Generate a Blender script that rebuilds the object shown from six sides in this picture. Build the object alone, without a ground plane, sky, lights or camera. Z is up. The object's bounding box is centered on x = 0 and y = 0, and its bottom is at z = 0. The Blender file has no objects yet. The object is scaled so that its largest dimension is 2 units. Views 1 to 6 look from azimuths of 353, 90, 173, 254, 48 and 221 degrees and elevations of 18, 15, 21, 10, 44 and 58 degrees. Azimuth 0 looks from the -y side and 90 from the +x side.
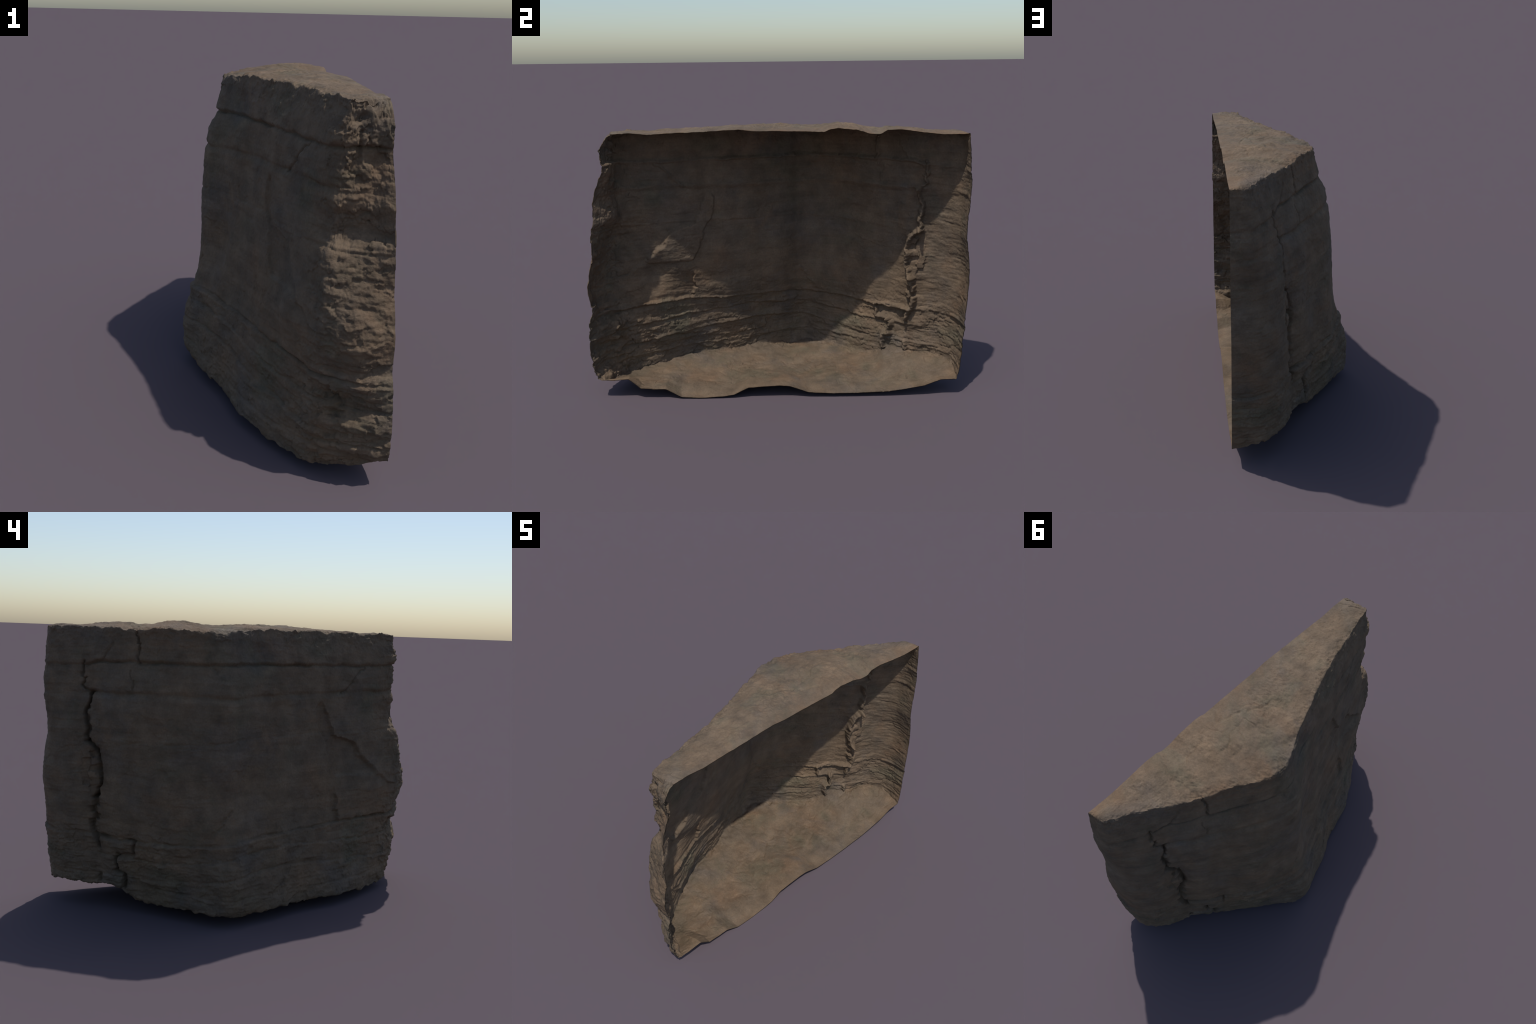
# A layered sandstone cliff block: a thin, open-backed shell of stone with a
# wedge-shaped plan.  Two weathered faces meet in a vertical arris on the -x
# side, both ends turn back to a flat cut on the +x side, a gently uneven top
# and a thin floor close it above and below.
import math
import numpy as np

# ------------------------------------------------------------------ helpers
def pchip(xk, yk, x):
    """Monotone cubic interpolation through control points."""
    xk = np.asarray(xk, float); yk = np.asarray(yk, float); x = np.asarray(x, float)
    h = np.diff(xk)
    dl = np.diff(yk, axis=0) / (h if yk.ndim == 1 else h[:, None])
    m = np.zeros_like(yk)
    w1 = 2 * h[1:] + h[:-1]; w2 = h[1:] + 2 * h[:-1]
    if yk.ndim > 1:
        w1 = w1[:, None]; w2 = w2[:, None]
    a, b = dl[:-1], dl[1:]
    ok = (a * b) > 0
    with np.errstate(divide='ignore', invalid='ignore'):
        hm = (w1 + w2) / (w1 / a + w2 / b)
    m[1:-1] = np.where(ok, hm, 0.0)
    m[0] = dl[0]; m[-1] = dl[-1]
    xc = np.clip(x, xk[0], xk[-1])
    i = np.clip(np.searchsorted(xk, xc, side='right') - 1, 0, len(xk) - 2)
    t = (xc - xk[i]) / h[i]; hh = h[i]
    if yk.ndim > 1:
        t = t[..., None]; hh = hh[..., None]
    return ((2*t**3 - 3*t**2 + 1) * yk[i] + (t**3 - 2*t**2 + t) * hh * m[i]
            + (-2*t**3 + 3*t**2) * yk[i+1] + (t**3 - t**2) * hh * m[i+1])

def sstep(a, b, x):
    t = np.clip((x - a) / (b - a), 0, 1)
    return t * t * (3 - 2 * t)

def _hash(ix, iy, iz, seed):
    n = (ix.astype(np.int64) * 73856093) ^ (iy.astype(np.int64) * 19349663) ^ (iz.astype(np.int64) * 83492791) ^ (seed * 2654435761)
    n &= 0xFFFFFFFF
    n = ((n ^ (n >> 16)) * 0x45d9f3b) & 0xFFFFFFFF
    n = ((n ^ (n >> 16)) * 0x45d9f3b) & 0xFFFFFFFF
    return n ^ (n >> 16)

def perlin(x, y, z, seed=0):
    """Gradient noise, about -1..1."""
    x, y, z = np.broadcast_arrays(np.asarray(x, float), np.asarray(y, float), np.asarray(z, float))
    fx, fy, fz = np.floor(x), np.floor(y), np.floor(z)
    ix, iy, iz = fx.astype(np.int64), fy.astype(np.int64), fz.astype(np.int64)
    x, y, z = x - fx, y - fy, z - fz
    f = lambda t: t * t * t * (t * (t * 6 - 15) + 10)
    u, v, w = f(x), f(y), f(z)
    def g(dx, dy, dz):
        h = _hash(ix + dx, iy + dy, iz + dz, seed)
        a = ((h & 1023) / 1023.0) * 2 - 1
        b = (((h >> 10) & 1023) / 1023.0) * 2 - 1
        c = (((h >> 20) & 1023) / 1023.0) * 2 - 1
        return a * (x - dx) + b * (y - dy) + c * (z - dz)
    l = lambda a, b, t: a + (b - a) * t
    r = l(l(l(g(0,0,0), g(1,0,0), u), l(g(0,1,0), g(1,1,0), u), v),
          l(l(g(0,0,1), g(1,0,1), u), l(g(0,1,1), g(1,1,1), u), v), w)
    return r * 1.5

def fbm(x, y, z, seed=0, octaves=4, gain=0.5):
    s, a, f = 0.0, 1.0, 1.0
    for o in range(octaves):
        s = s + a * perlin(x * f + 17.3 * o, y * f - 9.1 * o, z * f + 4.7 * o, seed + o)
        a *= gain; f *= 2.03
    return s

def rnd(i, seed):
    """Random number 0..1 for an integer array."""
    i = np.asarray(i)
    return (_hash(i, i * 0 + 3, i * 0 + 11, seed) & 65535) / 65535.0

def facets(x, y, seed):
    """Broken-stone relief: every irregular cell is a tilted flat chip (about -1..1)."""
    fx, fy = np.floor(x).astype(np.int64), np.floor(y).astype(np.int64)
    best = np.full(x.shape, 9.0); val = np.zeros(x.shape)
    for dx in (-1, 0, 1):
        for dy in (-1, 0, 1):
            ix, iy = fx + dx, fy + dy
            h = _hash(ix, iy, ix * 0, seed)
            px = ix + (h & 255) / 255.0; py = iy + ((h >> 8) & 255) / 255.0
            d = (x - px) ** 2 + (y - py) ** 2
            v = ((h >> 16) & 255) / 127.5 - 1
            t1 = ((h >> 4) & 63) / 31.5 - 1; t2 = ((h >> 12) & 63) / 31.5 - 1
            m = d < best
            best = np.where(m, d, best)
            val = np.where(m, 0.7 * v + 0.6 * t1 * (x - px) + 0.6 * t2 * (y - py), val)
    return val

# ------------------------------------------------------------ overall shape
# Cut plane of the open back: x as a function of height
cut_x = lambda z: 0.3645 - 0.0425 * z

# Stations along the plan, from the -y cut edge round the arris to the +y cut
# edge: (x, y) at the foot, (x, y) at the top edge, z of foot, z of top edge.
STATIONS = [
    # foot            top              z_foot  z_top
    (( 0.360,-0.930), ( 0.305,-0.830), 0.112, 1.400),
    (( 0.235,-0.905), ( 0.255,-0.832), 0.075, 1.395),
    (( 0.100,-0.850), ( 0.188,-0.832), 0.052, 1.398),
    (( 0.045,-0.785), ( 0.165,-0.753), 0.046, 1.403),
    ((-0.040,-0.670), ( 0.117,-0.618), 0.048, 1.404),
    ((-0.135,-0.505), ( 0.065,-0.440), 0.060, 1.402),
    ((-0.210,-0.258), ( 0.005,-0.270), 0.066, 1.402),
    ((-0.295,-0.060), (-0.085,-0.045), 0.060, 1.402),
    ((-0.325, 0.100), (-0.150, 0.105), 0.052, 1.393),
    ((-0.338, 0.165), (-0.176, 0.165), 0.055, 1.385),
    ((-0.312, 0.225), (-0.170, 0.225), 0.060, 1.386),
    ((-0.270, 0.290), (-0.145, 0.316), 0.064, 1.387),
    ((-0.188, 0.407), (-0.085, 0.403), 0.066, 1.392),
    ((-0.068, 0.555), ( 0.010, 0.586), 0.070, 1.384),
    ((-0.035, 0.625), ( 0.045, 0.645), 0.120, 1.385),
    (( 0.036, 0.720), ( 0.095, 0.725), 0.137, 1.386),
    (( 0.090, 0.830), ( 0.146, 0.803), 0.136, 1.386),
    (( 0.145, 0.910), ( 0.198, 0.895), 0.134, 1.392),
    (( 0.235, 0.968), ( 0.225, 0.938), 0.125, 1.390),
    (( 0.360, 0.955), ( 0.305, 0.958), 0.100, 1.386),
]
# How far each height has moved from foot plan (0) to top plan (1): the arris,
# the -y face (almost straight) and the +y face (hollowed less, then tipping in).
LEAN_Z = [0.04, 0.09, 0.16, 0.25, 0.31, 0.42, 0.55, 0.70, 0.88, 1.05, 1.15, 1.20, 1.27, 1.34, 1.40]
LEAN_ARRIS = [0.00,-0.18,-0.24,-0.18,-0.06, 0.12, 0.28, 0.34, 0.36, 0.42, 0.52, 0.66, 0.80, 0.92, 1.00]
LEAN_SOUTH = [0.00, 0.02, 0.06, 0.14, 0.20, 0.36, 0.45, 0.53, 0.62, 0.67, 0.71, 0.73, 0.80, 0.91, 1.00]
LEAN_NORTH = [0.00,-0.08,-0.12,-0.16,-0.18,-0.15,-0.08, 0.00, 0.08, 0.30, 0.52, 0.66, 0.80, 0.92, 1.00]
# y of the cut edges, by height
EDGE_S = ([0.10, 0.147, 0.23, 0.34, 0.51, 0.59, 0.78, 0.95, 1.13, 1.24, 1.313, 1.37, 1.404],
          [-0.925,-0.970,-0.987,-0.992,-0.977,-0.986,-0.955,-0.948,-0.916,-0.880,-0.889,-0.862,-0.822])
EDGE_N = ([0.095, 0.17, 0.38, 0.66, 0.93, 1.14, 1.24, 1.39],
          [0.950, 0.970, 0.986, 0.994, 0.970, 0.976, 0.964, 0.958])
# swelling of the -y corner block, by height (metres outward)
BULGE_S = ([0.05, 0.15, 0.25, 0.32, 0.40, 0.48, 0.55, 0.64, 0.74, 0.82, 0.89, 0.96, 1.06, 1.20, 1.30, 1.38],
           [0.00, 0.02, 0.02, 0.012, 0.022, 0.045, 0.060, 0.072, 0.080, 0.075, 0.055, 0.035, 0.022, 0.026, 0.035, 0.03])
# gentle swelling of the +y face, its outer part and the +y end
BULGE_NW = ([0.15, 0.30, 0.45, 0.80, 1.00, 1.08, 1.20], [0.0, 0.018, 0.026, 0.028, 0.026, 0.014, 0.006])
BULGE_N = ([0.10, 0.30, 0.45, 0.70, 0.95, 1.10, 1.25, 1.40], [0.0, 0.0, 0.010, 0.018, 0.022, 0.020, 0.014, 0.004])
BULGE_NE = ([0.10, 0.30, 0.60, 0.90, 1.10, 1.30, 1.40], [-0.012, -0.024, -0.014, -0.012, 0.006, 0.010, 0.0])
# open edge of the top and of the floor: z by y
RIM_TOP = ([-0.83,-0.735,-0.64,-0.51,-0.36,-0.19,-0.12, 0.10, 0.235, 0.26, 0.30, 0.39, 0.465, 0.515, 0.545, 0.617, 0.73, 0.82, 0.96],
           [1.402, 1.411, 1.402, 1.406, 1.409, 1.418, 1.409, 1.407, 1.403, 1.415, 1.421, 1.411, 1.391, 1.391, 1.409, 1.411, 1.394, 1.383, 1.387])
RIM_FLOOR = ([-0.93,-0.90,-0.80,-0.737,-0.605,-0.524,-0.42,-0.319,-0.241,-0.163, 0.0, 0.058, 0.158, 0.313, 0.579, 0.777, 0.864, 0.955],
             [0.113, 0.110, 0.114, 0.062, 0.055, 0.011, 0.005, 0.010, 0.021, 0.060, 0.070, 0.066, 0.031, 0.023, 0.029, 0.062, 0.095, 0.098])

NCOL, NWALL, NTOP, NFLOOR = 840, 390, 120, 120

_foot = np.array([s[0] for s in STATIONS]); _top = np.array([s[1] for s in STATIONS])
_mid = 0.6 * _foot + 0.4 * _top
ARC = np.concatenate([[0], np.cumsum(np.linalg.norm(np.diff(_mid, axis=0), axis=1))])   # metres along the wall

def plan(s, z):
    """Wall position for arc position s (n,) and heights z (m, n) -> x, y."""
    ka = np.exp(-((s - ARC[9]) / np.where(s < ARC[9], 0.08, 0.16)) ** 2)
    south, north = pchip(LEAN_Z, LEAN_SOUTH, z), pchip(LEAN_Z, LEAN_NORTH, z)
    side = south + (north - south) * sstep(ARC[9] - 0.10, ARC[9] + 0.10, s)
    q = side + (pchip(LEAN_Z, LEAN_ARRIS, z) - side) * ka
    f = pchip(ARC, _foot, s); t = pchip(ARC, _top, s)
    x = f[:, 0] + (t[:, 0] - f[:, 0]) * q
    y = f[:, 1] + (t[:, 1] - f[:, 1]) * q
    # cut edges carry their own profiles
    ws = 1 - sstep(0.0, ARC[2], s); wn = sstep(ARC[-4], ARC[-1], s)
    x = x + ws * (cut_x(z) - (_foot[0, 0] + (_top[0, 0] - _foot[0, 0]) * q))
    y = y + ws * (pchip(*EDGE_S, z) - (_foot[0, 1] + (_top[0, 1] - _foot[0, 1]) * q))
    x = x + wn * (cut_x(z) - (_foot[-1, 0] + (_top[-1, 0] - _foot[-1, 0]) * q))
    y = y + wn * (pchip(*EDGE_N, z) - (_foot[-1, 1] + (_top[-1, 1] - _foot[-1, 1]) * q))
    # swelling around the -y corner
    c = np.exp(-((s - ARC[2] - 0.02) / 0.15) ** 2) * sstep(0, 0.12, s)
    b = pchip(*BULGE_S, z) * c
    n = pchip(*BULGE_N, z) * np.exp(-((s - 2.06) / 0.10) ** 2)
    n = n + pchip(*BULGE_NW, z) * sstep(1.42, 1.58, s) * (1 - sstep(1.84, 2.0, s))
    e = pchip(*BULGE_NE, z) * sstep(2.10, 2.24, s) * (1 - 0.5 * sstep(2.28, 2.35, s))
    y = y + e
    return x - 0.55 * b - 0.75 * n, y - 0.83 * b + 0.66 * n

# Hollows and swellings of the long face and the -y corner:
# arc, height, reach along, reach up, metres outward
SWELLS = [
    (1.12, 1.27, 0.10, 0.09, -0.022), (1.15, 0.62, 0.10, 0.14, -0.025), (0.95, 1.10, 0.12, 0.15, -0.012),
    (0.33, 1.20, 0.17, 0.16,  0.022), (0.40, 0.64, 0.07, 0.06,  0.020), (0.12, 0.52, 0.09, 0.13,  0.035),
    (0.20, 0.97, 0.10, 0.08, -0.020), (0.27, 0.78, 0.06, 0.12, -0.014), (0.08, 0.85, 0.08, 0.10, -0.012),
    (0.15, 0.11, 0.10, 0.06, -0.018), (0.42, 0.24, 0.25, 0.08, -0.020),
    (1.00, 0.90, 0.22, 0.40, -0.012), (1.12, 1.27, 0.09, 0.09, -0.012), (0.42, 0.64, 0.06, 0.07,  0.014),
    (0.12, 1.13, 0.09, 0.14, -0.018), (0.10, 0.58, 0.07, 0.12,  0.025), (0.27, 0.65, 0.07, 0.12, -0.015),
    (0.12, 0.27, 0.10, 0.07,  0.018), (1.295, 0.20, 0.10, 0.08, 0.012),
    (1.13, 0.70, 0.07, 0.12, -0.012), (0.42, 0.62, 0.05, 0.06, 0.008), (0.85, 0.48, 0.12, 0.05, -0.008),
    (0.08, 1.10, 0.08, 0.16, -0.012), (0.16, 0.80, 0.06, 0.10, -0.010), (1.33, 0.16, 0.08, 0.08, -0.010),
    (0.25, 0.55, 0.06, 0.06, -0.010), (0.10, 0.20, 0.08, 0.07, 0.010),
    (1.13, 0.68, 0.07, 0.12, -0.012), (0.18, 0.62, 0.06, 0.08, -0.010), (0.42, 0.54, 0.05, 0.05, 0.012),
    (0.70, 0.27, 0.20, 0.08, -0.007), (0.06, 1.05, 0.07, 0.16, -0.008), (1.28, 0.24, 0.07, 0.06, 0.006),
    (2.20, 1.28, 0.12, 0.10,  0.012), (2.20, 0.70, 0.10, 0.08,  0.012), (1.75, 1.19, 0.20, 0.08, 0.008),
]

# shelves and undercuts of the broken -y end: height, metres outward
SHELVES_S = ([0.05, 0.12, 0.16, 0.20, 0.24, 0.265, 0.29, 0.36, 0.42, 0.445, 0.475, 0.53, 0.60, 0.70, 0.85, 0.925, 0.955, 0.99, 1.06, 1.15, 1.30, 1.40],
             [0.000, 0.006, 0.004, -0.010, 0.004, 0.007, -0.010, -0.013, 0.006, 0.009, -0.012, -0.016, 0.0, 0.010, 0.012, 0.008, -0.013, -0.016, 0.006, 0.008, 0.004, 0.0])

def blur_rows(a, n):
    for _ in range(n):
        b = a.copy()
        b[1:-1] = 0.25 * a[:-2] + 0.5 * a[1:-1] + 0.25 * a[2:]
        a = b
    return a

def blur_cols(a, n):
    return np.swapaxes(blur_rows(np.swapaxes(a, 0, 1), n), 0, 1)

def base_sheet():
    s = np.linspace(0, ARC[-1], NCOL)
    zf = pchip(ARC, np.array([k[2] for k in STATIONS]), s)
    zt = pchip(ARC, np.array([k[3] for k in STATIONS]), s) + 0.005 * sstep(0.05, 0.2, s) * (1 - sstep(2.2, 2.3, s))
    v = np.linspace(0, 1, NWALL)[:, None]
    z = zf + (zt - zf) * v
    x, y = plan(s, z)
    tx, ty = np.gradient(blur_cols(x, 20), axis=1), np.gradient(blur_cols(y, 20), axis=1)
    tl = np.hypot(tx, ty) + 1e-9
    sw = sum(a * np.exp(-((s - cs) / ws) ** 2 - ((z - cz) / wz) ** 2) for cs, cz, ws, wz, a in SWELLS)
    sw = sw * sstep(-0.02, 0.06, s)
    end = pchip(*SHELVES_S, z + 0.25 * np.maximum(s - 0.12, 0)) * (1 - sstep(0.14, 0.30, s)) * sstep(-0.03, 0.05, s)
    sw = sw + end
    x, y = x - ty / tl * sw, y + tx / tl * sw
    x, y = blur_cols(x, 120), blur_cols(y, 120)
    ar = np.exp(-((s - ARC[9]) / 0.22) ** 4)            # the arris is worn round
    x, y = x + (blur_cols(x, 420) - x) * ar, y + (blur_cols(y, 420) - y) * ar
    wall = np.stack([x, y, z], -1)
    def cap(edge, rim_tab, n, dome):
        # strips from the wall edge to the open cut
        ey = edge[:, 1]
        h = np.concatenate([[0], np.cumsum(np.maximum(np.diff(ey), 0) + 0.40 * np.linalg.norm(np.diff(edge[:, :2], axis=0), axis=1))])
        h /= h[-1]
        ry = ey[0] + (ey[-1] - ey[0]) * h
        rz = np.interp(ry, *rim_tab) + (0.004 if dome > 0 else 0.0)
        rz[0] = edge[0, 2]; rz[-1] = edge[-1, 2]
        rz = blur_rows(rz, 4)
        rim = np.stack([cut_x(rz), ry, rz], -1)
        t = np.linspace(0, 1, n + 1)[1:, None, None]
        g = edge + (rim - edge) * t
        width = np.linalg.norm((rim - edge)[:, :2], axis=1)
        tz = t[..., 0]
        g[..., 2] = edge[:, 2] + (rim[:, 2] - edge[:, 2]) * sstep(0.05, 1.0, tz)
        g[..., 2] += dome * np.sin(np.pi * tz) * np.clip(width / 0.4, 0, 1)
        return g
    floor = cap(wall[0], RIM_FLOOR, NFLOOR, -0.006)
    top = cap(wall[-1], RIM_TOP, NTOP, 0.021)
    fx, fy = floor[..., 0], floor[..., 1]
    inner = np.clip((cut_x(floor[..., 2]) - fx) / 0.06, 0, 1)
    floor[..., 2] -= inner * 0.030 * np.exp(-((fx - 0.03) / 0.19) ** 2 - ((fy + 0.02) / 0.24) ** 2)
    floor[..., 2] += inner * 0.019 * (np.exp(-((fx - 0.2) / 0.12) ** 2 - ((fy - 0.30) / 0.14) ** 2) + 0.8 * np.exp(-((fx - 0.25) / 0.10) ** 2 - ((fy + 0.40) / 0.12) ** 2))
    top[..., 2] -= 0.014 * np.exp(-((top[..., 0] - 0.22) / 0.08) ** 2 - ((top[..., 1] + 0.64) / 0.17) ** 2)
    P = np.concatenate([floor[::-1], wall, top], 0)
    return s, P
#ENDBASE

# ------------------------------------------------------------ surface relief
def line_dist(s, z, pts):
    """Distance in the unrolled wall (arc, height) to an open polyline."""
    d = np.full(s.shape, 9.0)
    for (a, b), (c, e) in zip(pts[:-1], pts[1:]):
        ux, uz = c - a, e - b
        L = ux * ux + uz * uz + 1e-12
        t = np.clip(((s - a) * ux + (z - b) * uz) / L, 0, 1)
        d = np.minimum(d, np.hypot(s - a - t * ux, z - b - t * uz))
    return d

# Joints that cut the wall: (arc, height) points, half width, depth
JOINTS = [
    # the long open joint of the +y part, stepping from bed to bed
    ([(2.038,1.235),(2.032,1.16),(2.038,1.113),(1.985,1.082)], 0.006, 0.018),
    ([(1.985,1.082),(2.013,0.991),(1.999,0.904),(2.013,0.853)], 0.008, 0.036),
    ([(2.013,0.853),(1.974,0.805),(1.954,0.718),(1.948,0.670),(1.982,0.577)], 0.010, 0.038),
    ([(1.982,0.577),(1.974,0.513),(1.988,0.435),(1.976,0.387),(1.965,0.323)], 0.008, 0.036),
    ([(1.957,0.387),(1.860,0.372),(1.775,0.386),(1.792,0.308),(1.873,0.299)], 0.007, 0.022),
    ([(1.873,0.299),(1.870,0.225),(1.825,0.205),(1.836,0.130),(1.838,0.06)], 0.010, 0.038),
    ([(1.954,0.185),(1.962,0.120)], 0.006, 0.020),
    # short joints of the uppermost bed
    ([(1.728,1.42),(1.733,1.31),(1.738,1.238)], 0.0045, 0.014),
    ([(1.775,1.200),(1.772,1.140),(1.777,1.088)], 0.005, 0.006),
    ([(1.870,1.324),(1.926,1.245),(2.021,1.212)], 0.006, 0.007),
    ([(0.414,1.232),(0.500,1.160),(0.571,1.095)], 0.004, 0.008),
    ([(1.271,0.554),(1.321,0.508),(1.372,0.436)], 0.012, 0.006),
    ([(0.148,1.30),(0.135,1.245),(0.150,1.16)], 0.010, 0.014),
    ([(0.150,0.375),(0.155,0.330),(0.148,0.285)], 0.010, 0.016),
]
# Bedding planes: height along the arc, half width, depth, step (lower bed stands out by)
BEDDING = [
    ([0.0, 0.17, 0.45, 1.2, 1.55, 1.74, 1.93, 2.04, 2.35], [1.248, 1.246, 1.241, 1.240, 1.236, 1.236, 1.236, 1.216, 1.20], 0.006, 0.016, -0.010),
    ([0.0, 0.2, 0.63, 1.01, 1.3, 1.49, 1.78, 2.0, 2.35], [1.095, 1.096, 1.098, 1.088, 1.078, 1.086, 1.081, 1.081, 1.065], 0.014, 0.013, 0.003),
    ([0.0, 1.04, 1.51, 1.94, 2.35], [0.90, 0.892, 0.868, 0.847, 0.85], 0.006, 0.005, 0.002),
    ([0.0, 0.26, 0.62, 0.83, 1.07, 1.32, 1.54, 1.76, 1.96, 2.35], [0.430, 0.430, 0.434, 0.418, 0.416, 0.400, 0.388, 0.378, 0.387, 0.39], 0.007, 0.012, 0.016),
    ([0.0, 0.3, 1.0, 1.29, 1.68, 2.35], [0.325, 0.322, 0.355, 0.332, 0.288, 0.30], 0.006, 0.009, 0.008),
    ([0.0, 0.32, 1.02, 1.28, 1.82, 2.35], [0.212, 0.214, 0.265, 0.242, 0.185, 0.20], 0.006, 0.008, 0.006),
    ([0.0, 0.5, 1.2, 2.35], [0.135, 0.13, 0.14, 0.16], 0.005, 0.006, 0.003),
]

def wall_relief(s, z):
    jag = 0.012 * fbm(s * 14, z * 14, 0.0, 31, 3) + 0.004 * fbm(s * 60, z * 60, 0.0, 33, 2)
    jag2 = 0.008 * fbm(s * 10, z * 16, 3.0, 35, 3) + 0.003 * fbm(s * 55, z * 70, 3.0, 36, 2)
    # joints shift sideways a little at each bed
    kb = np.floor((z + 0.012 * fbm(s * 4, z * 3, 6.0, 37, 2)) / 0.033).astype(np.int64)
    sj, zj = s + jag + 0.016 * (rnd(kb, 39) - 0.5), z + jag2
    D = 0.006 * fbm(s * 3.0, z * 3.5, 1.0, 1, 2)

    low = 1 - sstep(0.38, 0.46, z)                     # thin-bedded foot
    north = sstep(1.93, 2.08, s)                       # rounded +y end
    south = 1 - sstep(0.16, 0.40, s + 0.06 * fbm(s * 9, z * 9, 9.0, 5, 2))   # broken -y end

    # slabs: every bed stands in or out a little, and not by the same everywhere
    rng = np.random.default_rng(7)
    bounds = np.cumsum(0.014 + 0.055 * rng.random(60) ** 1.6) + 0.02
    zb = z + 0.014 * fbm(s * 3.2, z * 4.0, 2.0, 41, 3) + 0.005 * fbm(s * 26, z * 14, 2.0, 43, 2)
    i = np.searchsorted(bounds, zb)
    lo = bounds[np.clip(i - 1, 0, 59)]; hi = bounds[np.clip(i, 0, 59)]
    f = np.clip((zb - lo) / (hi - lo), 0, 1)
    off = perlin(s * 4.5, i * 7.31, z * 4, 51) + 0.7 * perlin(s * 12, i * 3.17, z * 14, 52)
    rounding = -np.exp(-((np.minimum(f, 1 - f) * (hi - lo)) / 0.0022) ** 2)
    amp = 0.0020 + 0.0040 * low + 0.0008 * north + 0.0030 * south
    D += amp * (off + 0.55 * rounding * (0.35 + 0.65 * sstep(-0.2, 0.5, perlin(s * 6, i * 1.7, 8.0, 53))))
    # fine lamination, wavy
    lam = perlin(s * 13, (z + 0.012 * fbm(s * 9, z * 9, 0, 60, 2)) * 62, 0.0, 61) + 0.6 * perlin(s * 30, z * 130, 0.0, 62)
    lam = lam * (0.35 + 0.9 * sstep(-0.4, 0.6, perlin(s * 7, z * 11, 4.0, 63)))
    D += (0.0015 + 0.0007 * low + 0.0011 * north) * lam
    D += (0.0010 + 0.0022 * low) * fbm(s * 12, z * 26, 2.5, 64, 4, 0.6)

    for hs, hz, w, dep, step in BEDDING:
        dz = zj - pchip(hs, hz, s)
        here = (0.35 + 0.65 * sstep(-0.35, 0.25, perlin(s * 5.0, hz[0] * 40, 0.0, 71))) * (1 - 0.6 * north)
        D -= dep * here * np.exp(-(dz / w) ** 2)
        D += step * (1 - 0.7 * north) * (np.exp(-np.maximum(-dz, 0) / 0.05) * (1 - sstep(-0.004, 0.004, dz)))

    # broken plates on the -y part of the long face
    sb = np.interp(zj, [0.600, 0.612, 0.719, 0.837, 0.884, 0.976, 1.055, 1.08], [-0.1, 0.297, 0.409, 0.493, 0.630, 0.666, 0.705, 0.72])
    plate = (1 - sstep(-0.012, 0.012, sj - sb + 0.02 * fbm(s * 20, z * 20, 2.0, 191, 2))) * (1 - sstep(0.90, 1.06, z)) * sstep(0.602, 0.612, zj)
    D += 0.013 * plate * sstep(0.08, 0.30, s)
    sl = np.interp(zj, [0.655, 0.742, 0.847, 0.903, 1.019, 1.06], [0.591, 0.658, 0.677, 0.728, 0.739, 0.71])
    recess = sstep(-0.006, 0.006, sj - sb) * (1 - sstep(-0.008, 0.008, sj - sl)) * sstep(0.66, 0.68, zj) * (1 - sstep(1.03, 1.06, zj))
    D -= 0.012 * recess
    sk = np.interp(zj, [0.42, 0.441, 0.499, 0.578, 0.655], [0.60, 0.607, 0.630, 0.624, 0.591])
    block = (1 - sstep(-0.006, 0.006, sj - sk)) * sstep(0.432, 0.440, zj) * (1 - sstep(0.585, 0.655, zj + 0.10 * (s - 0.3)))
    D += 0.018 * block * sstep(0.12, 0.30, s)
    # hollow under the ledge near the -y corner
    D -= 0.016 * np.exp(-((sj - 0.17) / 0.05) ** 2 - ((zj - 0.435) / 0.018) ** 2)
    # small pit under the top bed
    D -= 0.014 * np.exp(-((sj - 1.35) / 0.022) ** 2 - ((zj - 1.215) / 0.016) ** 2)
    # notch high on the -y corner
    D -= 0.022 * np.exp(-((sj - 0.135) / 0.022) ** 2 - ((zj - 1.345) / 0.022) ** 2)

    # rubble pocket beside the long joint
    pk = np.exp(-((sj - 1.995 + 0.10 * (z - 0.72)) / 0.040) ** 4 - ((zj - 0.715) / 0.13) ** 4)
    cells = np.floor(sj * 34) * 57 + np.floor(zj * 30)
    D += pk * (-0.009 + 0.018 * (rnd(cells.astype(np.int64), 81) - 0.5))

    for pts, w, dep in JOINTS:
        d = line_dist(sj, zj, pts)
        wv = w * (0.55 + 0.9 * sstep(-0.5, 0.5, perlin(s * 9, z * 9, 0.0, 91)))
        D -= dep * np.exp(-(d / wv) ** 2)
        # the side of the joint slumps a little
        D -= 0.13 * dep * np.exp(-(d / (3.2 * w)) ** 2)

    # broken, chippy end and top edge
    top = sstep(1.24, 1.36, z)
    chip = fbm(s * 17, z * 22, 5.0, 101, 4, 0.55)
    D += (0.0050 * south + 0.0025 * top) * chip - 0.006 * south * np.abs(perlin(s * 10, z * 16, 6.0, 105))
    wx = 0.35 * fbm(s * 18, z * 24, 1.0, 171, 3, 0.6); wz = 0.35 * fbm(s * 18, z * 24, 5.0, 173, 3, 0.6)
    broad = facets(s * 11 + wx, z * 17 + wz, 181); fine = facets(s * 30 + wx * 2, z * 52 + wz * 2, 183)
    patch = sstep(-0.1, 0.5, fbm(s * 4, z * 5, 3.0, 187, 2))
    D += broad * (0.0008 + 0.0070 * south + 0.0026 * low + 0.0015 * top)
    D += fine * (0.0007 + 0.0014 * patch + 0.0030 * south + 0.0014 * low + 0.0014 * top + 0.0004 * north)
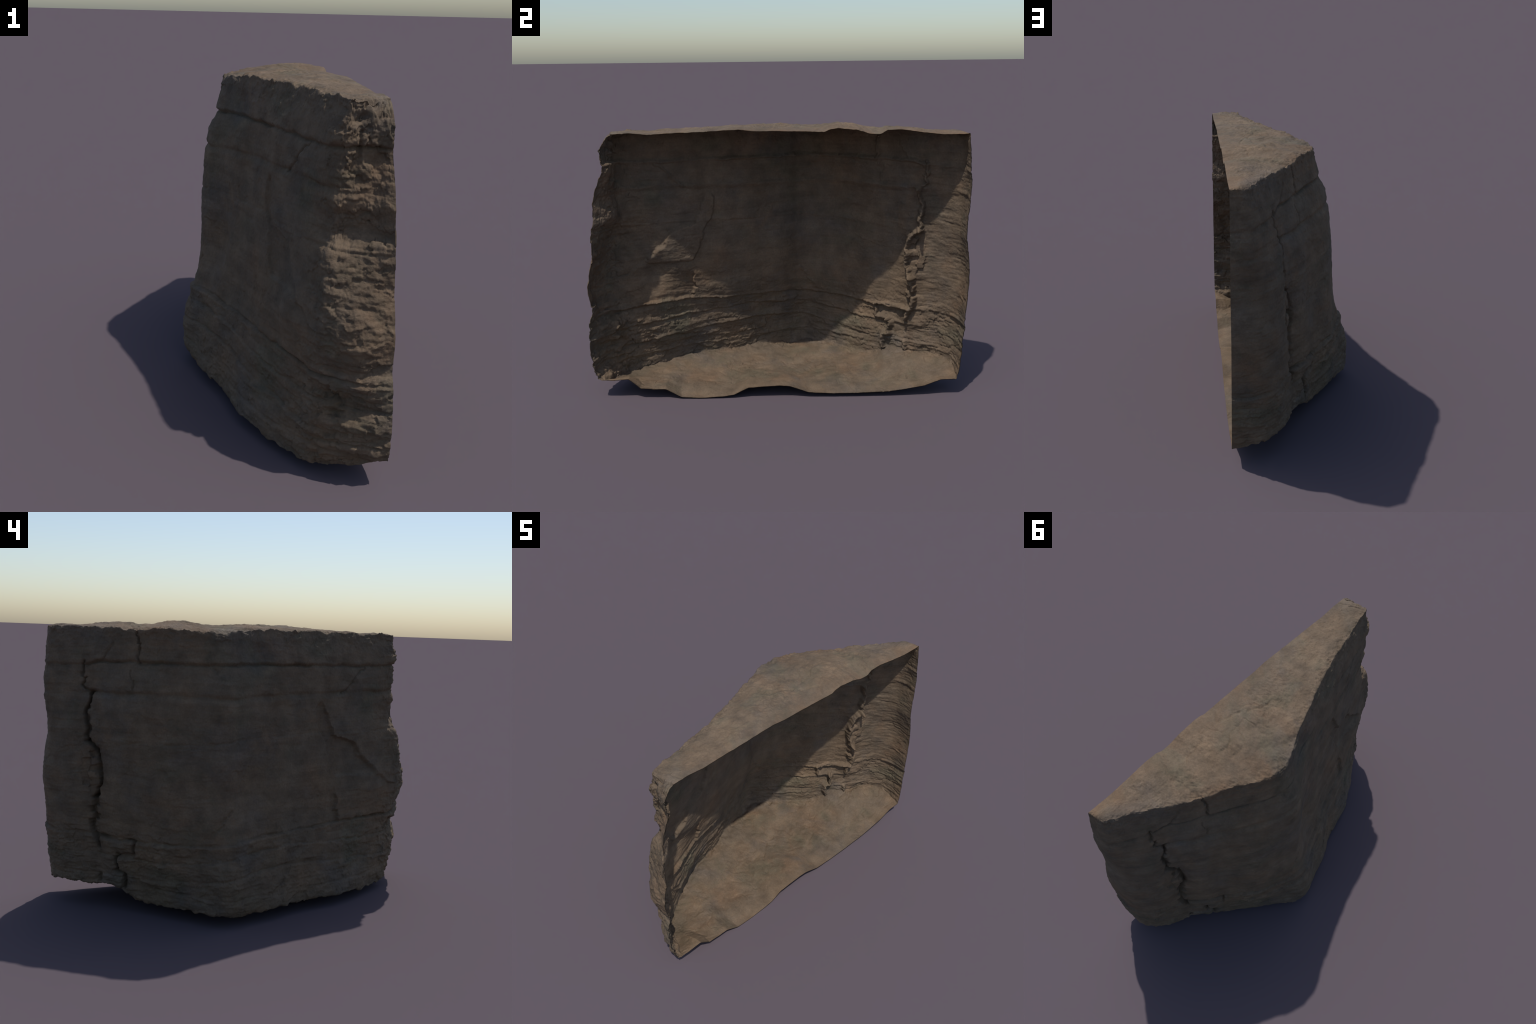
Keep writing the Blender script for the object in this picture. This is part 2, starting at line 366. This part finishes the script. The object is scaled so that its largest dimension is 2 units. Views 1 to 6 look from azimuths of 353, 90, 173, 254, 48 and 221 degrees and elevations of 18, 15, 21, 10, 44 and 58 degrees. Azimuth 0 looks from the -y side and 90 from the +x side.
    D += 0.0016 * fbm(s * 30, z * 36, 7.0, 111, 3, 0.6) * (0.6 + 0.8 * south + 0.3 * top)
    return D

def wrinkles(x, y, seed, width):
    """Thin irregular creases along the zero lines of a warped noise, in patches."""
    wx = 0.5 * fbm(x * 5, y * 5, 1.0, seed + 1, 3); wy = 0.5 * fbm(x * 5, y * 5, 7.0, seed + 2, 3)
    n = fbm(x * 4.5 + wx, y * 3.4 + wy, 0.0, seed + 3, 3, 0.5)
    keep = sstep(-0.05, 0.35, fbm(x * 3.5, y * 3.5, 3.0, seed + 4, 2))
    return np.exp(-(n / width) ** 2) * keep

TOP_CRACKS = [   # (x, y) points, half width, depth
    ([(0.275,0.195),(0.222,0.225)], 0.006, 0.004),
    ([(0.226,0.339),(0.215,0.249),(0.221,0.224),(0.187,0.120),(0.134,0.050),(0.103,-0.042)], 0.007, 0.0055),
    ([(0.149,0.593),(0.100,0.575),(0.050,0.570)], 0.006, 0.004),
    ([(0.040,0.323),(0.018,0.244)], 0.006, 0.003),
    ([(0.310,-0.765),(0.250,-0.795),(0.190,-0.830)], 0.007, 0.006),
]
FLOOR_CRACKS = [
    ([(-0.064,0.026),(-0.017,0.048),(0.020,0.0),(0.076,-0.065)], 0.006, 0.004),
    ([(0.128,0.342),(0.183,0.244),(0.119,0.108)], 0.008, 0.004),
    ([(0.079,-0.330),(0.178,-0.274),(0.260,-0.225)], 0.007, 0.004),
    ([(0.141,-0.458),(0.263,-0.538)], 0.007, 0.004),
    ([(0.186,-0.808),(0.308,-0.721)], 0.008, 0.004),
    ([(0.211,0.604),(0.301,0.724),(0.290,0.797)], 0.006, 0.003),
]

def top_relief(x, y):
    D = 0.005 * fbm(x * 3.2, y * 3.2, 0.0, 121, 3)
    D += 0.0046 * fbm(x * 15, y * 10, 0.0, 124, 4, 0.6)
    rough = sstep(-0.1, 0.5, fbm(x * 4, y * 4, 2.0, 127, 2))
    D += (0.0009 + 0.0034 * rough) * fbm(x * 38, y * 38, 0.0, 128, 3, 0.65)
    D -= 0.004 * rough * sstep(0.45, 0.9, perlin(x * 30, y * 30, 5.0, 133))          # pits
    D -= 0.0040 * wrinkles(x, y, 400, 0.05)
    # shallow trough that ends in the notch of the cut edge
    w = 0.012 * fbm(x * 12, y * 12, 4.0, 131, 3) + 0.006 * fbm(x * 40, y * 40, 4.0, 132, 2)
    yc = 0.492 + (0.305 - x) * 0.30
    D -= 0.008 * np.exp(-((y - yc + w) / 0.022) ** 2)
    broken = 0.35 + 0.65 * sstep(-0.3, 0.3, perlin(x * 22, y * 22, 8.0, 134))
    for pts, wd, dep in TOP_CRACKS:
        D -= dep * broken * np.exp(-(line_dist(x + w, y - w, pts) / wd) ** 2)
    D -= 0.012 * np.exp(-((x - 0.187) ** 2 + (y - 0.12) ** 2) / 0.010 ** 2)
    return D

def floor_relief(x, y):
    D = 0.005 * fbm(x * 3.0, y * 2.6, 0.0, 141, 3)
    D += 0.0046 * fbm(x * 11, y * 8, 0.0, 143, 4, 0.6)
    D += 0.0060 * wrinkles(x, y, 420, 0.05) + 0.0036 * wrinkles(x * 1.9 + 3, y * 1.9, 440, 0.07)
    D += 0.0014 * fbm(x * 34, y * 26, 0.0, 148, 3)
    w = 0.014 * fbm(x * 10, y * 10, 4.0, 151, 3) + 0.005 * fbm(x * 40, y * 40, 4.0, 152, 2)
    broken = 0.35 + 0.65 * sstep(-0.3, 0.3, perlin(x * 16, y * 16, 8.0, 154))
    for pts, wd, dep in FLOOR_CRACKS:
        D += 1.5 * dep * broken * np.exp(-(line_dist(x + w, y - w, pts) / wd) ** 2)
    return D

def grid_normals(P):
    du = np.gradient(P, axis=1); dv = np.gradient(P, axis=0)
    n = np.cross(dv, du)
    L = np.linalg.norm(n, axis=-1, keepdims=True)
    n = n / np.maximum(L, 1e-12)
    for k in (2, 1, 0):                      # strips that close to a point borrow their neighbour
        for c, e in ((k, k + 1), (-1 - k, -2 - k)):
            bad = L[:, c, 0] < 2e-8
            n[bad, c] = n[bad, e]
    return n, L[..., 0]

def build_surface():
    s, P = base_sheet()
    a, b = NFLOOR, NFLOOR + NWALL
    # ease the top and foot edges
    Q = blur_rows(P, 4)
    row = np.arange(P.shape[0])[:, None, None]
    k = np.exp(-((row - a) / 7.0) ** 2) + 0.6 * np.exp(-((row - b + 1) / 3.0) ** 2)
    P = P + (Q - P) * np.clip(k, 0, 1)
    N, area = grid_normals(P)
    # outward direction: steep parts push sideways, caps push up or down
    N = blur_cols(blur_rows(N * np.minimum(area, 2e-5)[..., None], 5), 4)
    N /= np.maximum(np.linalg.norm(N, axis=-1, keepdims=True), 1e-12)
    S = np.broadcast_to(s, P.shape[:2])
    r = np.arange(P.shape[0])[:, None]
    ww = sstep(a - 5, a + 5, r) * (1 - sstep(b - 6, b + 4, r))
    wt = sstep(b - 6, b + 4, r); wf = 1 - sstep(a - 5, a + 5, r)
    D = np.zeros(P.shape[:2])
    lo, hi = a - 8, b + 8
    D[lo:hi] += (wall_relief(S[lo:hi], P[lo:hi, :, 2]) * ww[lo:hi])
    D[b - 8:] += top_relief(P[b - 8:, :, 0], P[b - 8:, :, 1]) * wt[b - 8:]
    D[:a + 8] += floor_relief(P[:a + 8, :, 0], P[:a + 8, :, 1]) * wf[:a + 8]
    # the caps settle to the measured edge at the cut
    t = np.abs(r - np.where(r < a, 0, P.shape[0] - 1)) / 40.0
    D *= np.where((r < a) | (r >= b), 0.35 + 0.65 * np.clip(t, 0, 1), 1.0)
    edge_t = np.minimum(np.arange(P.shape[1]), P.shape[1] - 1 - np.arange(P.shape[1]))[None, :] / 12.0
    D *= 0.55 + 0.45 * np.clip(edge_t, 0, 1)
    # cap strips close to a point at both ends: there they move with the wall edge
    V = N * D[..., None]
    kc = np.clip(edge_t * 12.0 / 18.0, 0, 1)[..., None]
    V[b:] = V[b - 1] + (V[b:] - V[b - 1]) * kc
    V[:a] = V[a] + (V[:a] - V[a]) * kc
    P = P + V
    # ragged top edge
    kz = np.exp(-((r - b + 1) / 16.0) ** 2) * np.clip(edge_t / 3, 0, 1)
    P[..., 2] += kz * (0.010 * fbm(P[..., 0] * 15, P[..., 1] * 15, P[..., 2] * 15, 161, 4, 0.65) - 0.002)
    kf = np.exp(-((r - a) / 12.0) ** 2)
    P[..., 2] += kf * 0.009 * fbm(P[..., 0] * 17, P[..., 1] * 17, P[..., 2] * 17, 165, 4, 0.65) * np.clip(edge_t / 3, 0, 1)
    # the open back is a clean cut
    P[..., 0] = np.minimum(P[..., 0], cut_x(P[..., 2]))
    for sl in ((0, slice(None)), (-1, slice(None)), (slice(None), 0), (slice(None), -1)):
        P[sl + (0,)] = cut_x(P[sl + (2,)])
    P[..., 2] -= P[..., 2].min()
    return P
#ENDSHAPE

# ------------------------------------------------------------------ Blender
import bpy

def stone_material(name, warm, seed):
    m = bpy.data.materials.new(name); m.use_nodes = True
    nt = m.node_tree; nt.nodes.clear()
    N = lambda t, **k: (lambda n: ([setattr(n, a, v) for a, v in k.items()], n)[1])(nt.nodes.new(t))
    L = lambda a, b: nt.links.new(a, b)
    out = N('ShaderNodeOutputMaterial'); bs = N('ShaderNodeBsdfPrincipled')
    L(bs.outputs[0], out.inputs[0])
    tc = N('ShaderNodeTexCoord')
    def noise(scale, detail=4, rough=0.55, stretch=(1, 1, 1), loc=(0, 0, 0), distortion=0.0):
        mp = N('ShaderNodeMapping'); mp.inputs['Scale'].default_value = stretch
        mp.inputs['Location'].default_value = tuple(v + seed for v in loc)
        L(tc.outputs['Object'], mp.inputs[0])
        n = N('ShaderNodeTexNoise'); n.inputs['Scale'].default_value = scale
        n.inputs['Detail'].default_value = detail; n.inputs['Roughness'].default_value = rough
        n.inputs['Distortion'].default_value = distortion
        L(mp.outputs[0], n.inputs['Vector'])
        return n.outputs['Fac']
    def ramp(fac, stops):
        r = N('ShaderNodeValToRGB'); L(fac, r.inputs[0])
        e = r.color_ramp.elements
        while len(e) < len(stops): e.new(0.5)
        for el, (p, c) in zip(e, stops):
            el.position = p; el.color = (c[0], c[1], c[2], 1) if isinstance(c, tuple) else (c, c, c, 1)
        return r.outputs[0]
    def mix(fac, a, b, mode='MIX'):
        x = N('ShaderNodeMix', data_type='RGBA', blend_type=mode)
        if isinstance(fac, float): x.inputs[0].default_value = fac
        else: L(fac, x.inputs[0])
        for sock, v in ((x.inputs[6], a), (x.inputs[7], b)):
            if isinstance(v, tuple): sock.default_value = (*v, 1)
            else: L(v, sock)
        return x.outputs[2]
    W = lambda c: (c[0] * warm[0], c[1] * warm[1], c[2] * warm[2])
    grey, tan = W((0.118, 0.105, 0.086)), W((0.150, 0.120, 0.086))
    rust, moss, slate = W((0.155, 0.112, 0.076)), W((0.102, 0.101, 0.076)), W((0.100, 0.097, 0.094))
    col = ramp(noise(3.2, 5, 0.6), [(0.30, grey), (0.68, tan)])
    col = mix(ramp(noise(4.1, 5, 0.6, loc=(3, 1, 7), distortion=0.6), [(0.50, 0.0), (0.72, 0.75)]), col, rust)
    col = mix(ramp(noise(4.8, 5, 0.62, loc=(8, 4, 2), distortion=0.5), [(0.52, 0.0), (0.72, 0.8)]), col, moss)
    col = mix(ramp(noise(3.7, 5, 0.6, loc=(1, 9, 5), distortion=0.5), [(0.54, 0.0), (0.74, 0.7)]), col, slate)
    # faint tint from bed to bed, mottling and grain
    beds = ramp(noise(2.0, 4, 0.6, stretch=(1, 1, 14), loc=(5, 5, 5)), [(0.3, 0.88), (0.7, 1.10)])
    col = mix(1.0, col, beds, 'MULTIPLY')
    mot = ramp(noise(13, 5, 0.65, loc=(2, 6, 1)), [(0.28, 0.72), (0.72, 1.25)])
    col = mix(1.0, col, mot, 'MULTIPLY')
    grain = ramp(noise(120, 3, 0.6), [(0.25, 0.86), (0.75, 1.12)])
    col = mix(1.0, col, grain, 'MULTIPLY')
    L(col, bs.inputs['Base Color'])
    rg = ramp(noise(9, 3), [(0.3, 0.82), (0.7, 0.95)])
    L(rg, bs.inputs['Roughness'])
    bs.inputs['Specular IOR Level'].default_value = 0.25
    h1 = noise(55, 6, 0.65, stretch=(1, 1, 1.8)); h2 = noise(170, 3, 0.6)
    b1 = N('ShaderNodeBump'); b1.inputs['Strength'].default_value = 0.55; b1.inputs['Distance'].default_value = 0.006
    L(h1, b1.inputs['Height'])
    b2 = N('ShaderNodeBump'); b2.inputs['Strength'].default_value = 0.35; b2.inputs['Distance'].default_value = 0.0025
    L(h2, b2.inputs['Height']); L(b1.outputs[0], b2.inputs['Normal'])
    L(b2.outputs[0], bs.inputs['Normal'])
    return m

THICK = 0.005

def build():
    P = build_surface()
    R, C = P.shape[:2]
    N, area = grid_normals(P)
    N = blur_rows(N, 1)
    N /= np.maximum(np.linalg.norm(N, axis=-1, keepdims=True), 1e-12)
    Ns = blur_cols(blur_rows(N, 4), 4)
    Ns /= np.maximum(np.linalg.norm(Ns, axis=-1, keepdims=True), 1e-12)
    col = np.minimum(np.arange(C), C - 1 - np.arange(C))
    taper = np.ones((R, C)); rr = np.arange(R)[:, None]
    cap = (rr < NFLOOR + 6) | (rr > NFLOOR + NWALL - 7)
    taper = np.where(cap, np.clip(col / 14.0, 0.12, 1.0)[None, :], taper)
    I = P - (THICK * blur_rows(taper, 6))[..., None] * Ns
    for sl in ((0, slice(None)), (-1, slice(None)), (slice(None), 0), (slice(None), -1)):
        I[sl + (0,)] = cut_x(I[sl + (2,)])

    root = bpy.data.objects.new('rock_block', None)
    root.empty_display_size = 0.3
    bpy.context.collection.objects.link(root)
    root['label'] = 'hollow wedge of layered, cracked brown-grey sandstone cliff'
    root['category'] = 'rock'
    stone = stone_material('layered_sandstone', (0.975, 0.842, 0.743), 0.0)

    def part(name, r0, r1, mat):
        n = r1 - r0 + 1
        vo, vi = P[r0:r1 + 1].reshape(-1, 3), I[r0:r1 + 1].reshape(-1, 3)
        no = N[r0:r1 + 1].reshape(-1, 3)
        co = np.concatenate([vo, vi]); nor = np.concatenate([no, -no])
        idx = np.arange(n * C).reshape(n, C); M = n * C
        a, b, c, d = idx[:-1, :-1], idx[:-1, 1:], idx[1:, 1:], idx[1:, :-1]
        q = np.stack([a, b, c, d], -1).reshape(-1, 4)
        faces = [q[:, ::-1], q + M]
        def strip(e, flip):
            f = np.stack([e[:-1], e[1:], e[1:] + M, e[:-1] + M], -1)
            faces.append(f[:, ::-1] if flip else f)
        if r0 == 0: strip(idx[0], False)
        if r1 == R - 1: strip(idx[-1], True)
        strip(idx[:, 0], True); strip(idx[:, -1], False)
        F = np.concatenate(faces)
        me = bpy.data.meshes.new(name)
        me.vertices.add(len(co)); me.vertices.foreach_set('co', co.astype(np.float32).ravel())
        me.loops.add(F.size); me.loops.foreach_set('vertex_index', F.astype(np.int32).ravel())
        me.polygons.add(len(F))
        me.polygons.foreach_set('loop_start', (np.arange(len(F)) * 4).astype(np.int32))
        me.update(calc_edges=True)
        me.shade_smooth()
        me.normals_split_custom_set_from_vertices(nor.astype(np.float32).tolist())
        me.materials.append(mat)
        ob = bpy.data.objects.new(name, me)
        bpy.context.collection.objects.link(ob)
        ob.parent = root
        return ob

    a, b = NFLOOR, NFLOOR + NWALL - 1
    part('stone_floor', 0, a, stone)
    part('cliff_face', a, b, stone)
    part('stone_top', b, R - 1, stone)

build()
